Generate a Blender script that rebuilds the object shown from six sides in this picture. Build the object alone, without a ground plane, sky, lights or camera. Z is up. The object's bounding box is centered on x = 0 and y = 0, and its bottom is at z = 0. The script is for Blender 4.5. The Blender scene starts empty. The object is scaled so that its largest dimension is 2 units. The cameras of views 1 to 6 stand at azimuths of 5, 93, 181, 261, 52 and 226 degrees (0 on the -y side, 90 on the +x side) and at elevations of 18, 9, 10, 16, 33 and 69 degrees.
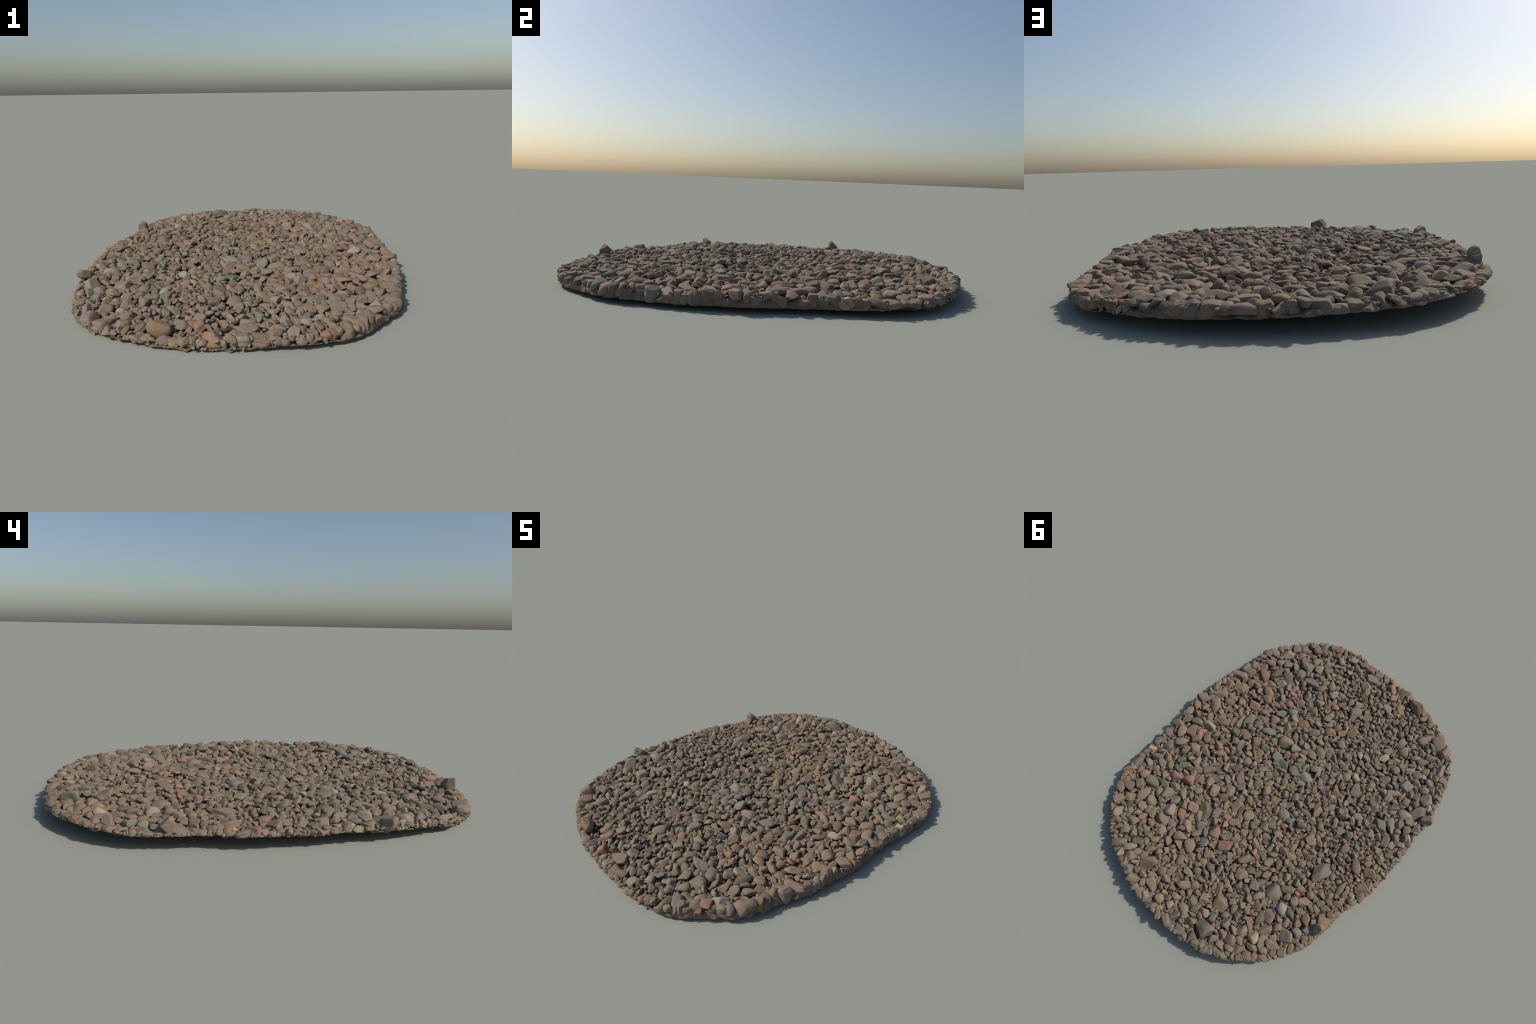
"""An oval patch of beach gravel, lifted off the ground as one slab:
a bed of grit, a packed layer of several thousand pebbles, and a rim of stones
that run straight down into a thin broken edge."""
import bpy, math
import numpy as np
from mathutils import Matrix

rng = np.random.default_rng(20240611)

# ------------------------------------------------------------------ helpers
def srgb(r, g, b):
    f = lambda c: (c / 255 / 12.92) if c <= 10 else ((c / 255 + 0.055) / 1.055) ** 2.4
    return (f(r), f(g), f(b), 1.0)

def periodic(values):
    """smooth closed curve through knots that stand every 10 degrees from -180"""
    v = np.array(values, float)
    n = len(v)
    def at(theta):
        t = (np.degrees(np.asarray(theta, float)) + 180.0) / (360.0 / n)
        i = np.floor(t).astype(int)
        f = t - i
        p0, p1, p2, p3 = (v[(i + k) % n] for k in (-1, 0, 1, 2))
        return 0.5 * (2 * p1 + (p2 - p0) * f + (2 * p0 - 5 * p1 + 4 * p2 - p3) * f ** 2
                      + (3 * p1 - p0 - 3 * p2 + p3) * f ** 3)
    return at

class Waves:
    """cheap smooth noise in any dimension: a sum of random sine waves"""
    def __init__(self, dim, freq, count=14, seed=0):
        r = np.random.default_rng(seed)
        k = r.normal(size=(count, dim))
        k /= np.linalg.norm(k, axis=1)[:, None]
        self.k = k * freq * r.uniform(0.6, 1.5, (count, 1))
        self.p = r.uniform(0, 6.283, count)
    def __call__(self, *c):
        c = np.stack([np.asarray(x, float) for x in c], -1)
        return np.sin(c @ self.k.T + self.p).sum(-1) / math.sqrt(len(self.p) / 2)

def smooth(a, b, x):
    t = np.clip((x - a) / (b - a), 0, 1)
    return t * t * (3 - 2 * t)

# ------------------------------------------------------- shape of the patch
# plan radius, height of the lower edge, height of the upper edge, by azimuth
RADIUS = periodic([.772, .780, .797, .857, .914, .990, 1.024, 1.014, 1.004, .987, .990, 1.012,
                   1.004, .956, .922, .848, .812, .780, .772, .760, .783, .846, .928, .983,
                   .995, 1.000, .997, .997, .998, 1.003, .986, .962, .914, .845, .786, .782])
EDGE_LOW = periodic([.055, .053, .051, .047, .040, .024, .018, .017, .013, .006, .014, .018,
                     .012, .012, .017, .015, .016, .017, .019, .018, .018, .020, .027, .026,
                     .030, .036, .041, .045, .049, .052, .058, .058, .057, .056, .056, .056])
EDGE_HIGH = periodic([.078, .077, .086, .083, .068, .050, .047, .051, .055, .056, .063, .068,
                      .069, .077, .080, .076, .075, .080, .084, .083, .081, .074, .064, .066,
                      .080, .094, .090, .089, .084, .087, .085, .080, .082, .072, .071, .076])
MIDDLE = 0.071                      # level of the gravel in the middle

def surface(x, y):
    th = np.arctan2(y, x)
    q = np.hypot(x, y) / RADIUS(th)
    rim = np.maximum(EDGE_HIGH(th) - .013, EDGE_LOW(th) + .010)
    level = MIDDLE + (rim - MIDDLE) * np.clip(q, 0, 1.1) ** 1.7
    hollow = np.exp(-((x - .50) / .24) ** 2 - ((y + .42) / .30) ** 2)     # a shallow dip on one side
    return level - .012 * hollow * (1 - smooth(.86, 1, q))

def inset(x, y):
    """distance from the outline, positive inside"""
    th = np.arctan2(y, x)
    r = RADIUS(th)
    slope = (RADIUS(th + .02) - RADIUS(th - .02)) / .04 / r
    return (r - np.hypot(x, y)) / np.sqrt(1 + slope ** 2)

# sides of the rim: a tall plain cliff, or a thin torn edge
def cliff(th):
    d = np.degrees(th)
    return np.clip(smooth(-66, -52, d) * (1 - smooth(34, 46, d)) + smooth(60, 68, d) * (1 - smooth(118, 130, d))
                   + smooth(134, 140, d) * (1 - smooth(150, 160, d)) * .6, 0, 1)
def torn(th):
    d = np.degrees(th)
    return smooth(-178, -160, d) * .35 + smooth(-150, -138, d) * .65 * (1 - smooth(-88, -76, d)) - smooth(-88, -76, d) * .35 + \
        .35 * smooth(-52, -40, d) * 0 + .5 * smooth(40, 48, d) * (1 - smooth(56, 64, d))

# ------------------------------------------------------------------ rocks
# base colours (sRGB) of the kinds of rock in the gravel
ROCKS = {
    "brown":  (122, 107, 90), "mauve": (121, 104, 91), "russet": (128, 105, 88),
    "salmon": (145, 113, 94), "olive": (116, 108, 90), "grey":   (117, 110, 97),
    "slate":  (113, 109, 99), "pale": (138, 128, 113), "cream":  (152, 134, 107),
    "tan":    (131, 113, 93), "dark":  (104, 96, 82),
}
KINDS = list(ROCKS)
ISLAND = {}

def node(nt, kind, **kw):
    n = nt.nodes.new(kind)
    for k, v in kw.items():
        setattr(n, k, v)
    return n

def rock_material(name, rgb, spread=1.0, grain=1.0):
    m = bpy.data.materials.new(name)
    m.use_nodes = True
    nt = m.node_tree
    nt.nodes.clear()
    L = nt.links.new
    out = node(nt, "ShaderNodeOutputMaterial")
    bsdf = node(nt, "ShaderNodeBsdfPrincipled")
    bsdf.inputs["Roughness"].default_value = 0.85
    bsdf.inputs["Specular IOR Level"].default_value = 0.25
    L(bsdf.outputs[0], out.inputs[0])
    geo = node(nt, "ShaderNodeNewGeometry")
    info = node(nt, "ShaderNodeObjectInfo")
    # one random number per pebble, for joined and for single stones alike
    add = node(nt, "ShaderNodeMath", operation="ADD")
    L(geo.outputs["Random Per Island"], add.inputs[0])
    L(info.outputs["Random"], add.inputs[1])
    rnd = node(nt, "ShaderNodeMath", operation="FRACT")
    L(add.outputs[0], rnd.inputs[0])
    white = node(nt, "ShaderNodeTexWhiteNoise", noise_dimensions="1D")
    L(rnd.outputs[0], white.inputs["W"])
    sep = node(nt, "ShaderNodeSeparateColor")
    L(white.outputs["Color"], sep.inputs[0])

    def remap(sock, lo, hi):
        r = node(nt, "ShaderNodeMapRange")
        r.inputs["To Min"].default_value = lo
        r.inputs["To Max"].default_value = hi
        L(sock, r.inputs["Value"])
        return r.outputs[0]

    def noise(scale, detail, rough=.55, coord=None):
        n = node(nt, "ShaderNodeTexNoise", noise_dimensions="4D")
        n.inputs["Scale"].default_value = scale
        n.inputs["Detail"].default_value = detail
        n.inputs["Roughness"].default_value = rough
        L(geo.outputs["Position"], n.inputs["Vector"])
        sc = node(nt, "ShaderNodeMath", operation="MULTIPLY")
        L(rnd.outputs[0], sc.inputs[0])
        sc.inputs[1].default_value = 37.0
        L(sc.outputs[0], n.inputs["W"])
        return n

    def mix(fac, a, b, blend="MIX"):
        n = node(nt, "ShaderNodeMix", data_type="RGBA", blend_type=blend)
        if isinstance(fac, float):
            n.inputs["Factor"].default_value = fac
        else:
            L(fac, n.inputs["Factor"])
        for s, v in (("A", a), ("B", b)):
            i = [x for x in n.inputs if x.name == s and x.type == "RGBA"][0]
            if isinstance(v, tuple):
                i.default_value = v
            else:
                L(v, i)
        return [x for x in n.outputs if x.type == "RGBA"][0]

    hsv = node(nt, "ShaderNodeHueSaturation")
    hsv.inputs["Color"].default_value = srgb(*rgb)
    L(remap(sep.outputs["Red"], .5 - .005 * spread, .5 + .005 * spread), hsv.inputs["Hue"])
    L(remap(sep.outputs["Green"], 1 - .16 * spread, 1 + .16 * spread), hsv.inputs["Saturation"])
    L(remap(sep.outputs["Blue"], 1 - .15 * spread, 1 + .17 * spread), hsv.inputs["Value"])
    col = hsv.outputs[0]
    # broad soft blotches inside a pebble: pinkish here, greenish grey there
    for scale, tint, amount in ((26, srgb(140, 112, 96), .45), (31, srgb(121, 115, 96), .5), (47, srgb(140, 128, 107), .4)):
        n1 = noise(scale, 2)
        shift = node(nt, "ShaderNodeVectorMath", operation="ADD")
        shift.inputs[1].default_value = (scale, -scale, 3.1 * scale)
        L(geo.outputs["Position"], shift.inputs[0])
        L(shift.outputs[0], n1.inputs["Vector"])
        fac = node(nt, "ShaderNodeMapRange")
        fac.inputs["From Min"].default_value = .50
        fac.inputs["From Max"].default_value = .72
        fac.inputs["To Max"].default_value = amount
        L(n1.outputs["Fac"], fac.inputs["Value"])
        col = mix(fac.outputs[0], col, tint)
    # fine speckle
    n2 = noise(420 , 4, .6)
    spk = remap(n2.outputs["Fac"], .72, 1.28)
    vec = node(nt, "ShaderNodeCombineColor")
    for k in range(3):
        L(spk, vec.inputs[k])
    col = mix(.75, col, vec.outputs[0], "MULTIPLY")
    L(col, bsdf.inputs["Base Color"])
    n3 = noise(260, 5, .6)
    bump = node(nt, "ShaderNodeBump")
    bump.inputs["Strength"].default_value = .25 * grain
    bump.inputs["Distance"].default_value = .0025
    L(n3.outputs["Fac"], bump.inputs["Height"])
    L(bump.outputs[0], bsdf.inputs["Normal"])
    return m

MATERIALS = {k: rock_material(k + "_rock", v) for k, v in ROCKS.items()}
BED_MATERIAL = rock_material("grit_earth", (112, 98, 83), .4, 3.0)

# --------------------------------------------------------- pebble shapes
def icosphere(level):
    import bmesh
    bm = bmesh.new()
    bmesh.ops.create_icosphere(bm, subdivisions=level, radius=1.0)
    v = np.array([x.co[:] for x in bm.verts])
    f = np.array([[a.index for a in p.verts] for p in bm.faces])
    bm.free()
    return v, f

SPHERES = {lv: icosphere(lv) for lv in (2, 3, 4)}
SHAPES = 48

def pebble_radius(d, seed):
    """rounded polyhedron: sphere cut by soft planes, then gently warped"""
    r = np.random.default_rng(1000 + seed)
    angular = r.random()
    planes = r.integers(5, 11)
    n = r.normal(size=(planes, 3))
    n /= np.linalg.norm(n, axis=1)[:, None]
    h = r.uniform(.42, .88, planes)
    p = 9 + 34 * angular
    if seed % 6 == 0:                       # blocky: three pairs of faces, askew
        box = np.concatenate([np.eye(3), -np.eye(3)]) + r.normal(0, .27, (6, 3))
        n = np.concatenate([box / np.linalg.norm(box, axis=1)[:, None], n[:2]])
        h = np.concatenate([r.uniform(.50, .72, 6), r.uniform(.6, .85, 2)])
        p = r.uniform(8, 16)
    s = 1 + (np.clip(d @ n.T / h, 0, None) ** p).sum(1)
    rad = s ** (-1 / p)
    rad *= 1 + .036 * Waves(3, 2.6, seed=seed)(d[:, 0], d[:, 1], d[:, 2]) \
             + .014 * Waves(3, 7.5, seed=seed + 500)(d[:, 0], d[:, 1], d[:, 2])
    return rad

def pebble_points(level, seed):
    d = SPHERES[level][0]
    v = d * pebble_radius(d, seed)[:, None]
    lo, hi = v.min(0), v.max(0)
    return (v - (lo + hi) / 2) / ((hi - lo) / 2)

PEBBLES = {lv: [pebble_points(lv, s) for s in range(SHAPES)] for lv in SPHERES}

# ------------------------------------------------------ laying the gravel
CELL = 0.004
GX = np.arange(-.86, .861, CELL)
GY = np.arange(-1.06, 1.061, CELL)
XX, YY = np.meshgrid(GX, GY, indexing="ij")
LEVEL = surface(XX, YY)
INSIDE = inset(XX, YY)
HEIGHT = LEVEL - 0.036
stones = []          # dicts: pos, rot (3x3), half (3), shape, rock, foot

def rotation(yaw, tilt, tilt_dir):
    m = Matrix.Rotation(tilt_dir, 3, "Z") @ Matrix.Rotation(tilt, 3, "X") @ Matrix.Rotation(-tilt_dir, 3, "Z") @ Matrix.Rotation(yaw, 3, "Z")
    return np.array(m)

def footprint(x, y, rot, half):
    """grid window under an ellipsoid with its lower and upper faces"""
    A = rot @ np.diag(1 / half ** 2) @ rot.T
    cov = rot @ np.diag(half ** 2) @ rot.T
    ex, ey = math.sqrt(cov[0, 0]), math.sqrt(cov[1, 1])
    i0, i1 = np.searchsorted(GX, [x - ex, x + ex])
    j0, j1 = np.searchsorted(GY, [y - ey, y + ey])
    if i1 <= i0 or j1 <= j0:
        return None
    dx = GX[i0:i1, None] - x
    dy = GY[None, j0:j1] - y
    b = A[0, 2] * dx + A[1, 2] * dy
    c = A[0, 0] * dx ** 2 + 2 * A[0, 1] * dx * dy + A[1, 1] * dy ** 2 - 1
    disc = b * b - A[2, 2] * c
    ok = disc > 0
    root = np.sqrt(np.where(ok, disc, 0))
    return (slice(i0, i1), slice(j0, j1)), ok, (-b - root) / A[2, 2], (-b + root) / A[2, 2], math.sqrt(cov[2, 2])

def settle(x, y, z, rot, half, shape, rock, foot=None):
    z = max(z, float(EDGE_LOW(math.atan2(y, x))) + .007) if float(inset(x, y)) < .25 else z
    fp = footprint(x, y, rot, half)
    if fp is None:
        return
    win, ok, lo, hi, ez = fp
    sub = HEIGHT[win]
    sub[ok] = np.maximum(sub[ok], z + hi[ok] * .92)
    stones.append(dict(pos=np.array([x, y, z]), rot=rot, half=half, shape=shape, rock=rock, foot=foot))

zone_red = Waves(2, 4.2, 8, seed=3)
zone_green = Waves(2, 5.1, 8, seed=8)
def pick_rock(x, y):
    red = .5 + .5 * math.tanh(1.1 * float(zone_red(x, y)))
    green = .5 + .5 * math.tanh(1.1 * float(zone_green(x, y)))
    w = dict(brown=4.2, mauve=1.5 + 1.2 * red, russet=.6 + 2.6 * red, salmon=.06 + .2 * red,
             olive=.7 + 2.6 * green, grey=.6 + .8 * green, slate=.38, pale=.32, cream=.08, tan=1.2, dark=.6)
    k = list(w)
    p = np.array([w[a] for a in k])
    return k[rng.choice(len(k), p=p / p.sum())]

# --- large stones that catch the eye: x, y, length cm, width cm, yaw in degrees
LANDMARKS = {
 "russet": [(.741, -.053, 7.7, 6.2, 174), (.661, .191, 8.8, 5.6, -74), (.682, -.398, 8.1, 5.8, -157),
   (.652, .675, 6.7, 6.2, -58), (.60, .719, 7.2, 5.4, -107), (.489, -.367, 8.2, 5.1, 158),
   (.628, -.526, 7, 4.3, -158), (.58, -.717, 5.5, 6.1, -135), (.18, -.362, 7.5, 5.8, -151),
   (-.493, -.417, 8.7, 4.2, -135), (-.037, .478, 8.1, 5.7, -145), (.128, .929, 5.7, 3.8, -49),
   (-.257, -.021, 7, 5.8, -75)],
 "tan": [(.727, .013, 6.4, 5.3, -69), (.238, .824, 5.8, 4.3, -114), (-.005, .717, 6, 4.3, -154),
   (-.038, .777, 9.3, 4.9, -135), (.068, .965, 5.7, 5.7, -71), (.003, .916, 5.9, 4.7, 169),
   (-.051, .845, 4.9, 4.5, -135), (-.134, .868, 8.9, 6, 169), (-.435, .669, 8.1, 3.6, 147),
   (-.621, .053, 8, 5.5, -58)],
 "brown": [(.643, .077, 8.6, 5.4, -146), (.523, .111, 7.2, 5.1, -70), (.628, -.268, 8.7, 7.3, -135),
   (.49, -.243, 8.8, 6.7, 159), (.242, .05, 6.2, 5.4, -43), (.452, .258, 7.2, 4.7, -75),
   (.461, .174, 7.5, 5.2, -176), (.637, .4, 7, 4.5, -135), (.621, .628, 5.5, 5.8, -85),
   (.587, .58, 5.8, 5.8, -102), (.426, .446, 6.2, 5.6, -135), (.612, .237, 7.7, 5.3, -124),
   (.719, .167, 7.7, 5, -151), (.097, -.892, 6.8, 6.6, -135), (.093, -.831, 6.7, 5.9, 169),
   (.015, -.636, 10.2, 8, -98), (.039, -.702, 6, 4.9, -135), (.104, -.505, 7.5, 4.4, -83),
   (.189, -.466, 7.3, 5.7, -73), (-.066, -.538, 8.4, 5.4, -93), (-.102, -.807, 6.2, 5.6, -158),
   (-.021, -.298, 7.8, 5.5, 148), (-.362, -.657, 6.4, 6.2, -135), (-.394, -.798, 6.8, 5.8, -90),
   (-.485, -.688, 6.9, 4.5, -140), (-.512, -.501, 7.9, 6.9, -105), (-.252, -.187, 7.9, 4, -52),
   (-.07, -.202, 7.2, 5.1, -145), (.437, .752, 7.3, 5.1, -155), (.426, .811, 6.2, 5.4, -69),
   (.468, .657, 6.9, 4.8, 177), (.193, .469, 6.3, 4.6, -51), (.287, .887, 6.8, 5.3, -103),
   (-.012, .571, 5.9, 5.6, -135), (.084, .897, 8.3, 5.6, 169), (-.194, .66, 7.4, 4.3, 143),
   (-.161, .746, 5.2, 4.8, -135), (-.353, .544, 6.3, 4.5, -110), (-.482, .799, 5.8, 4.4, -135),
   (-.367, .919, 6.7, 3.1, -135), (-.269, .371, 6.5, 5.3, -135), (-.507, .025, 7, 5.3, -110),
   (-.546, -.14, 4.9, 4.9, -135), (-.682, -.072, 6.1, 5.1, -78), (-.551, .482, 6.8, 4.2, 161),
   (-.59, .38, 6.9, 4, 144), (-.718, .131, 6.1, 5.4, -135), (-.642, .188, 8.8, 3.6, -87)],
 "mauve": [(.629, .137, 7.7, 6.7, -60), (.358, .235, 7.8, 4.1, -119), (.528, -.026, 7.2, 4.3, -140),
   (.01, -.252, 6.9, 5.4, -46), (-.506, .632, 8.4, 4.8, -120), (-.105, .503, 6.5, 3.5, 142),
   (-.655, .65, 6, 5.3, -106)],
 "grey": [(.291, -.178, 8.8, 4.6, -148), (.226, -.093, 6.1, 4.8, -151), (.149, .176, 5.6, 5.2, -135),
   (.178, .243, 6.8, 5.3, -52), (.441, -.674, 9, 7.4, -158), (-.593, -.725, 9.1, 4.9, -69),
   (.209, .588, 6.1, 3.7, -145), (.127, .54, 6.5, 4.1, -109), (-.135, .121, 7.3, 6.9, -135),
   (-.505, .208, 13.7, 8.6, -105), (-.56, -.22, 7.9, 5.2, 146), (-.601, -.257, 9.2, 5, -63)],
 "olive": [(.349, .007, 7.8, 4.7, -76), (.484, .319, 6.9, 4.1, -129), (.378, -.167, 6.3, 4.6, -102),
   (.436, -.155, 7.9, 5.7, -62), (.466, -.094, 7.2, 4.6, -52), (.377, -.71, 6.9, 5.6, -96),
   (.239, -.678, 7.4, 4.7, -55), (.096, -.36, 7.7, 5.6, -108), (-.165, -.86, 7.5, 6.3, -50),
   (.393, .878, 8.8, 5.6, -124), (-.379, .306, 5.8, 3.5, 140), (-.446, .402, 7.5, 4.3, -149),
   (-.569, .436, 5.2, 4.3, 166)],
 "salmon": [(.611, .52, 5.8, 5.2, -113), (.395, .373, 7.8, 7, -124), (.387, -.911, 5, 5.3, -158),
   (.108, -.955, 4.4, 2.6, 159), (.416, .695, 5.4, 4.1, -130), (.25, .46, 6.6, 5.9, -155),
   (.051, .397, 5.4, 3.8, -103), (-.173, .388, 4.2, 3.3, -74), (-.233, .621, 3, 2.8, -135)],
 "cream": [(.305, .371, 4.9, 3.3, -124), (-.197, -.451, 5.4, 3.3, -57)],
 "pale": [(.593, -.652, 8.3, 6.7, -85), (.269, -.915, 8, 5, -107), (-.309, -.544, 8.1, 4.6, -104),
   (.327, .851, 7.6, 4, -124), (.344, .91, 5.3, 4.5, -38), (-.059, .897, 4.6, 4.4, -94),
   (-.613, -.353, 7.2, 7.3, 161), (-.689, -.484, 4.4, 4.5, -135), (-.745, -.018, 5.4, 3.4, -78)],
 "slate": [(.436, -.595, 8.6, 6.1, -54), (.345, -.604, 10.7, 5.8, 176), (.069, -.458, 5.8, 3.3, -146),
   (-.638, -.172, 8.2, 4.3, -77), (-.658, .478, 5.6, 4.8, -135)],
 "dark": [(.542, -.6, 7.2, 5.2, -135), (.005, -.102, 6.8, 5.2, 173), (-.449, .612, 6.6, 4.7, -90)],
}
# --- blocks that stand proud: rock, x, y, z centre, length, width, height (cm), yaw
BLOCKS = [("tan", -.226, -.934, .058, 10.6, 6.0, 9.8, 160), ("brown", -.702, .430, .095, 7.2, 5.4, 6.6, 64),
          ("olive", -.278, .858, .070, 11.5, 9.4, 6.4, 3), ("brown", -.725, -.417, .070, 8.0, 6.6, 5.6, -105),
          ("brown", -.722, -.337, .064, 6.8, 5.8, 5.0, -92), ("brown", -.698, .428, .066, 6.8, 6.0, 5.4, 20),
          ("brown", -.710, -.253, .062, 6.2, 5.2, 4.6, -59)]

SHARP = [k for k in range(SHAPES) if k % 6 and np.random.default_rng(1000 + k).random() > .55]   # crisp, many-sided
shape_rng = np.random.default_rng(77)
def random_shape():
    return int(shape_rng.integers(SHAPES))

for rock, x, y, z, l, w, h, yaw in BLOCKS:
    rot = rotation(math.radians(yaw), .28, shape_rng.uniform(0, 6.28))
    settle(x, y, z, rot, np.array([l, w, h]) / 200, SHARP[int(shape_rng.integers(len(SHARP)))], rock)

for rock, rows in LANDMARKS.items():
    for x, y, l, w, yaw in rows:
        d = float(inset(x, y))
        push = min(0.0, d - w / 220)            # keep inside the outline
        s = 1 + push / math.hypot(x, y)
        x, y = x * s, y * s
        thick = w * shape_rng.uniform(.5, .8)
        rot = rotation(math.radians(yaw), shape_rng.normal(0, .13), shape_rng.uniform(0, 6.28))
        half = np.array([l * 1.03, w * 1.03, thick]) / 200
        top = float(surface(x, y)) + shape_rng.uniform(.004, .012) + .28 * half[2]
        settle(x, y, top - half[2], rot, half, random_shape(), rock)

# --- stones of the rim: tops rounded, undersides drawn down to the broken edge
def extent(rot, half, dx, dy):
    """half width of an ellipsoid along a level direction"""
    v = rot.T @ np.array([dx, dy, 0.0])
    return math.sqrt(((v * half) ** 2).sum())

def clear(x, y, rot, half, limit):
    fp = footprint(x, y, rot, half)
    return fp is not None and ((HEIGHT[fp[0]] > LEVEL[fp[0]] - .012) & fp[1]).mean() < limit

theta = -math.pi
while theta < math.pi:
    c = float(cliff(theta))
    a = .5 * min(max(.040 * math.exp(rng.normal(0, .36)) * (1 + .45 * c), .020), .10)
    wide = rng.uniform(.55, .95)
    half = np.array([a, a * wide, min(a * wide * rng.uniform(.5, .95), .024)])
    r = float(RADIUS(theta))
    dr = float(RADIUS(theta + .03) - RADIUS(theta - .03)) / .06
    normal = theta - math.atan2(dr, r)
    nx, ny = math.cos(normal), math.sin(normal)
    yaw = normal + math.pi / 2 + rng.normal(0, .45 + .4 * (1 - c))
    rot = rotation(yaw, rng.normal(0, .25), rng.uniform(0, 6.28))
    out, along = extent(rot, half, nx, ny), extent(rot, half, -ny, nx)
    step = along * 2 * rng.uniform(.62, .86) / math.hypot(r, dr)
    mid = theta + step / 2
    r = float(RADIUS(mid))
    back = out * .92 + rng.uniform(-.004, .011) * (1 - .3 * c)
    x, y = r * math.cos(mid) - back * nx, r * math.sin(mid) - back * ny
    low, high = float(EDGE_LOW(mid)), float(EDGE_HIGH(mid))
    top = max(high - .010 + rng.normal(0, .006) + .2 * (a - .02), low + .012)
    foot = low + (rng.uniform(-.001, .003) if c > .3 else rng.uniform(-.003, .008))
    if clear(x, y, rot, half, .5):
        settle(x, y, max(top - half[2], foot + .006), rot, half, random_shape(), pick_rock(x, y), foot=foot)
    theta += step
# smaller stones and shards stuck to the flank of the rim
for n in range(380):
    th = rng.uniform(-math.pi, math.pi)
    if rng.random() < .85 * float(cliff(th)):
        continue
    ragged = float(np.clip(torn(th), 0, 1))
    a = (.0105 - .002 * ragged) * math.exp(rng.normal(0, .30))
    low, high = float(EDGE_LOW(th)), float(EDGE_HIGH(th))
    up = rng.random() ** (1 + 1.5 * ragged)
    r = float(RADIUS(th)) - a * rng.uniform(.5 - .5 * ragged, 1.3) - .006 * up
    half = np.array([a * rng.uniform(1, 1.4), a * rng.uniform(.6, .9), a * rng.uniform(.4, .7)])
    rot = rotation(th + rng.normal(0, .7), rng.normal(0, .5), rng.uniform(0, 6.28))
    settle(r * math.cos(th), r * math.sin(th), low + .006 + (high - low - .014) * up, rot, half,
           random_shape(), pick_rock(math.cos(th), math.sin(th)))

# --- fill the rest
size_noise = Waves(2, 7.0, 10, seed=21)
def pebble_length(x, y, grade=1.0):
    coarse = smooth(-.75, .75, .75 * x + .35 * y) + .55 * float(smooth(.16, .02, inset(x, y)))
    base = .034 + .015 * coarse + .003 * float(size_noise(x, y))
    return max(.016, base * grade)

# first the pebbles of full size, shoulder to shoulder, the largest laid first
FREE = (HEIGHT < LEVEL - .020) | ((INSIDE < .035) & (INSIDE > .006) & (HEIGHT < LEVEL + .004) & (rng.random(HEIGHT.shape) < .8))
for grade in sorted(np.exp(rng.normal(-.02, .30, 3000)), reverse=True):
    overlap = .80 if grade > 1 else .70
    for attempt in range(70):
        x, y = rng.uniform(-.80, .80), rng.uniform(-1.02, 1.02)
        i, j = int((x - GX[0]) / CELL + .5), int((y - GY[0]) / CELL + .5)
        if INSIDE[i, j] < .008 or not FREE[i, j]:
            continue
        a = pebble_length(x, y, grade) / 2
        if INSIDE[i, j] < a * .5:
            continue
        wide = rng.uniform(.58, .96)
        half = np.array([a, a * wide, a * wide * rng.uniform(.6, 1.0)])
        rot = rotation(rng.uniform(0, 6.283), abs(rng.normal(0, .52)), rng.uniform(0, 6.283))
        fp = footprint(x, y, rot, half)
        if fp is None:
            continue
        win, ok, lo, hi, ez = fp
        if FREE[win][ok].mean() > overlap:
            top = float(surface(x, y)) + rng.normal(.002, .0075) + .20 * a
            settle(x, y, top - ez, rot, half, random_shape(), pick_rock(x, y))
            sub = FREE[win]
            sub[ok] = False
            break
print("full size pebbles:", len(stones))

# then small ones: always drop the next into the deepest hollow
blocked = np.where(INSIDE > .008, 0.0, -1.0)
jitter = rng.uniform(0, .006, HEIGHT.shape)
for count in range(4200):
    need = LEVEL - HEIGHT + jitter + blocked
    k = int(need.argmax())
    i, j = divmod(k, HEIGHT.shape[1])
    if need[i, j] < .0265:
        break
    x = GX[i] + rng.uniform(-.002, .002)
    y = GY[j] + rng.uniform(-.002, .002)
    length = pebble_length(x, y) * math.exp(rng.normal(-.2, .3))
    room = float(inset(x, y))
    base = float(surface(x, y))
    wide, flat = rng.uniform(.58, .95), rng.uniform(.38, .72)
    yaw, tilt, tdir = rng.uniform(0, 6.283), abs(rng.normal(0, .30)), rng.uniform(0, 6.283)
    for attempt in range(7):
        a = length / 2
        half = np.array([a, a * wide, a * wide * (flat + .12)])
        rot = rotation(yaw, tilt, tdir)
        fp = footprint(x, y, rot, half)
        if fp is None:
            break
        win, ok, lo, hi, ez = fp
        if ok.sum() < 3:
            z = base - .008
            break
        rest = np.quantile((HEIGHT[win] - lo)[ok], .62)
        crest = base + rng.uniform(-.012, .001) + .12 * a
        z = min(rest, crest - ez)
        if rest + ez <= crest + .006 and a * .75 < room + .004:
            break
        length *= .80
        if length < .011:
            break
    settle(x, y, z, rot, half, random_shape(), pick_rock(x, y))
    win = (slice(max(i - 2, 0), i + 3), slice(max(j - 2, 0), j + 3))
    HEIGHT[win] = np.maximum(HEIGHT[win], LEVEL[win] - .018)
print("pebbles laid:", len(stones))

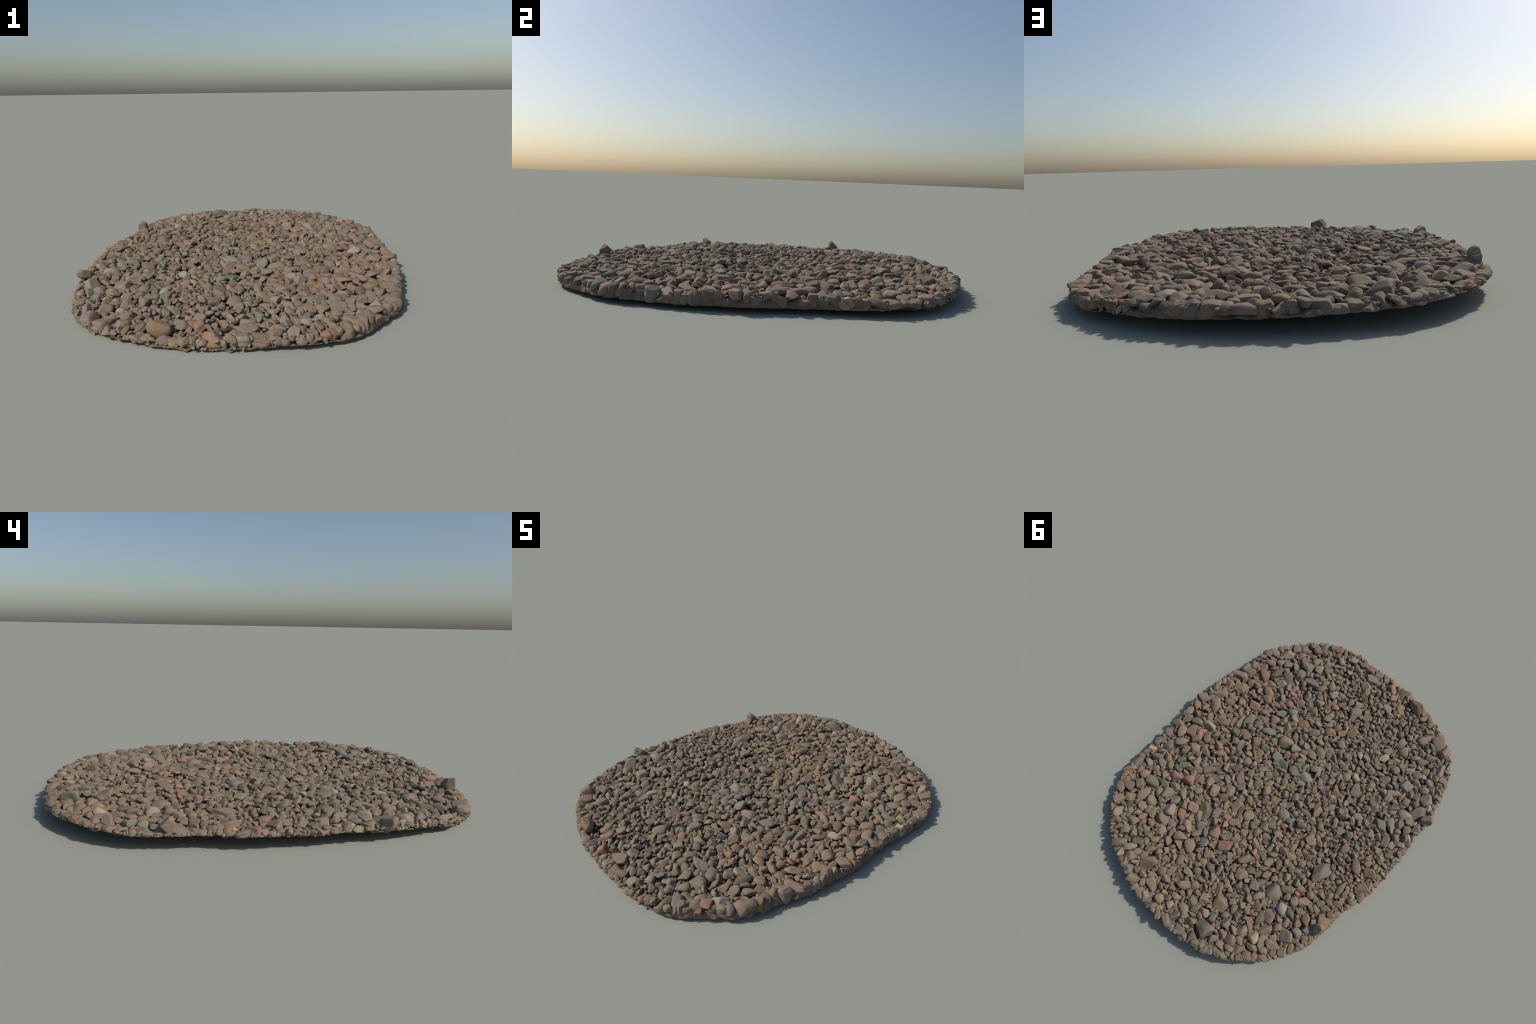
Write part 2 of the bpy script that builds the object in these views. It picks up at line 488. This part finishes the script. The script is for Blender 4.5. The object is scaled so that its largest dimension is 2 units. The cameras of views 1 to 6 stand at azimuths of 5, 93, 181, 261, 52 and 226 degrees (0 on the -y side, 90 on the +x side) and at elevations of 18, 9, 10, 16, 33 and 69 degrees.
# ------------------------------------------------------------ making meshes
def mesh_from(name, verts, faces, smooth_faces=True):
    me = bpy.data.meshes.new(name)
    verts = np.ascontiguousarray(verts, np.float32)
    faces = np.asarray(faces, np.int32)
    k = faces.shape[1]
    me.vertices.add(len(verts))
    me.vertices.foreach_set("co", verts.ravel())
    me.loops.add(faces.size)
    me.loops.foreach_set("vertex_index", faces.ravel())
    me.polygons.add(len(faces))
    me.polygons.foreach_set("loop_start", np.arange(0, faces.size, k, dtype=np.int32))
    me.polygons.foreach_set("loop_total", np.full(len(faces), k, np.int32))
    me.polygons.foreach_set("use_smooth", np.full(len(faces), smooth_faces))
    me.update()
    me.validate()
    return me

root = bpy.data.objects.new("gravel_patch", None)
root["label"] = "oval slab of packed brown, grey and pink beach pebbles"
root["category"] = "gravel"
bpy.context.scene.collection.objects.link(root)

def add_child(ob):
    bpy.context.scene.collection.objects.link(ob)
    ob.parent = root

def stone_points(s, level):
    v = PEBBLES[level][s["shape"]]
    if s["foot"] is not None:
        # below its waist the stone keeps its girth and runs down to the edge
        v = v.copy()
        depth = -v[:, 2]
        rr = np.hypot(v[:, 0], v[:, 1]) + 1e-6
        girth = np.clip(1.0 - .10 * depth ** 2, 0, None)
        side = (depth > 0) & (depth < .93)
        fac = np.where(side, np.maximum(girth / rr, 1), 1)
        fac = np.minimum(1 + (fac - 1) * np.clip(depth * 4, 0, 1), 3.0)
        v[:, 0] *= fac
        v[:, 1] *= fac
    w = (v * s["half"]) @ s["rot"].T
    x, y, z = s["pos"]
    bottom = z + w[:, 2].min()
    edge = float(EDGE_LOW(math.atan2(y, x))) + .002 if float(inset(x, y)) < .25 else .012
    goal = s["foot"] if s["foot"] is not None else max(bottom, edge)
    if abs(goal - bottom) > 1e-5:
        squeeze = min(max((z - goal) / (z - bottom), .1), 8)
        w[:, 2] = np.where(w[:, 2] < 0, w[:, 2] * squeeze, w[:, 2])
        s["cut"] = True
    if s["foot"] is not None:                  # cliffs lean out towards their foot
        th = math.atan2(y, x)
        lean = .010 * float(cliff(th)) * np.clip(-w[:, 2] / max(1e-4, z - goal), 0, 1)
        w[:, 0] += lean * math.cos(th)
        w[:, 1] += lean * math.sin(th)
    return w

order = sorted(range(len(stones)), key=lambda i: -(stones[i]["half"][0] * stones[i]["half"][1])
               * (1.0 if stones[i]["pos"][2] > .03 else .5))
single = order[:300]
shared = {}
for i in single:
    s = stones[i]
    shaped = stone_points(s, 4)
    if not s.get("cut"):
        if s["shape"] not in shared:
            me = mesh_from("stone", PEBBLES[4][s["shape"]], SPHERES[4][1])
            me.materials.append(None)
            shared[s["shape"]] = me
        ob = bpy.data.objects.new("stone", shared[s["shape"]])
        m = np.eye(4)
        m[:3, :3] = s["rot"] @ np.diag(s["half"])
    else:
        kind = "stone" if s["foot"] is None else "edge_stone"
        me = mesh_from(kind, shaped, SPHERES[4][1])
        me.materials.append(None)
        ob = bpy.data.objects.new(kind, me)
        m = np.eye(4)
    m[:3, 3] = s["pos"]
    add_child(ob)
    ob.matrix_world = Matrix(m.tolist())
    ob.material_slots[0].link = "OBJECT"
    ob.material_slots[0].material = MATERIALS[s["rock"]]

vs, fs, mats, base = [], [], [], 0
for i in order[300:]:
    s = stones[i]
    lv = 2 if s["half"][0] < .0085 else 4 if s["half"][0] > .0185 else 3
    v, f = stone_points(s, lv) + s["pos"], SPHERES[lv][1]
    vs.append(v)
    fs.append(f + base)
    mats.append(np.full(len(f), KINDS.index(s["rock"]), np.int32))
    base += len(v)
me = mesh_from("pebbles", np.concatenate(vs), np.concatenate(fs))
for k in KINDS:
    me.materials.append(MATERIALS[k])
me.polygons.foreach_set("material_index", np.concatenate(mats))
ob = bpy.data.objects.new("pebbles", me)
ob["kind"] = "stuff"
add_child(ob)

# ----------------------------------------------- the bed under the pebbles
TH = np.linspace(-math.pi, math.pi, 1440, endpoint=False)
R, LOW, HIGH, CL, TORN = RADIUS(TH), EDGE_LOW(TH), EDGE_HIGH(TH), cliff(TH), np.clip(torn(TH), 0, 1)
lump = Waves(2, 95, 20, seed=5)
lump2 = Waves(2, 240, 20, seed=6)
scallop = Waves(1, 60, 12, seed=9)
teeth = np.abs(((TH * 150 + 2.2 * Waves(1, 61, 9, seed=12)(TH)) / math.pi) % 2 - 1)       # broken points
tooth_size = np.clip(.5 + .5 * Waves(1, 90, 9, seed=13)(TH), 0, 1.3)
rings = []
def underside(q):
    level = surface(R * q * np.cos(TH), R * q * np.sin(TH))
    return np.maximum(level - .044, LOW + .002 - .10 * R * (1 - q))
def ring(rad, z):
    rings.append(np.stack([rad * np.cos(TH), rad * np.sin(TH), z], 1))
for q in np.linspace(.03, 1, 110) ** .9:
    rad = (R - .012) * q
    x, y = rad * np.cos(TH), rad * np.sin(TH)
    ring(rad, np.maximum(surface(x, y) - .027, underside(q) + .003) + .0035 * lump(x, y) + .0015 * lump2(x, y) - .006 * smooth(.93, 1, q) + CL * .013 * smooth(.955, .985, q))
edge_z = rings[-1][:, 2]
bulge = .003 * scallop(TH)
fringe = TORN * tooth_size * (1 - teeth) * .6
for t in np.linspace(.12, 1, 9):
    lo = np.maximum(LOW + .003 * (1 - TORN) - .010 * fringe * t, .0)
    z = edge_z + (lo - edge_z) * t
    flare = .004 + CL * (.005 + .007 * t) + .004 * TORN * t + .010 * fringe * t
    ring(R - .012 + flare * math.sin(min(t * 1.8, 1) * math.pi / 2) + bulge * t
         + (.0015 + .0015 * CL) * lump(TH * R * 1.2, z), z)
ring(R - .012, LOW + .003)
for q in (.95, .85, .65, .4, .15):
    rad = R * q
    ring(rad, underside(q))
v = np.concatenate(rings)
n, m = len(TH), len(rings)
a = np.arange(n)
b = (a + 1) % n
quads = np.concatenate([np.stack([k * n + a, (k + 1) * n + a, (k + 1) * n + b, k * n + b], 1) for k in range(m - 1)])
me = mesh_from("grit_bed", v, quads)
import bmesh
bm = bmesh.new()
bm.from_mesh(me)
bm.verts.ensure_lookup_table()
bm.faces.new([bm.verts[i] for i in range(n)]).smooth = True
bm.faces.new([bm.verts[(m - 1) * n + i] for i in range(n - 1, -1, -1)])
bmesh.ops.recalc_face_normals(bm, faces=bm.faces)
bm.to_mesh(me)
bm.free()
me.materials.append(BED_MATERIAL)
add_child(bpy.data.objects.new("grit_bed", me))

# bring the finished patch to its exact height above the ground
bpy.context.view_layer.update()
lowest = 9.0
for o in root.children:
    co = np.empty(len(o.data.vertices) * 3, np.float32)
    o.data.vertices.foreach_get("co", co)
    mw = np.array(o.matrix_world)
    lowest = min(lowest, float((co.reshape(-1, 3) @ mw[2, :3]).min() + mw[2, 3]))
print("lowest point", lowest)
root.location.z = -lowest
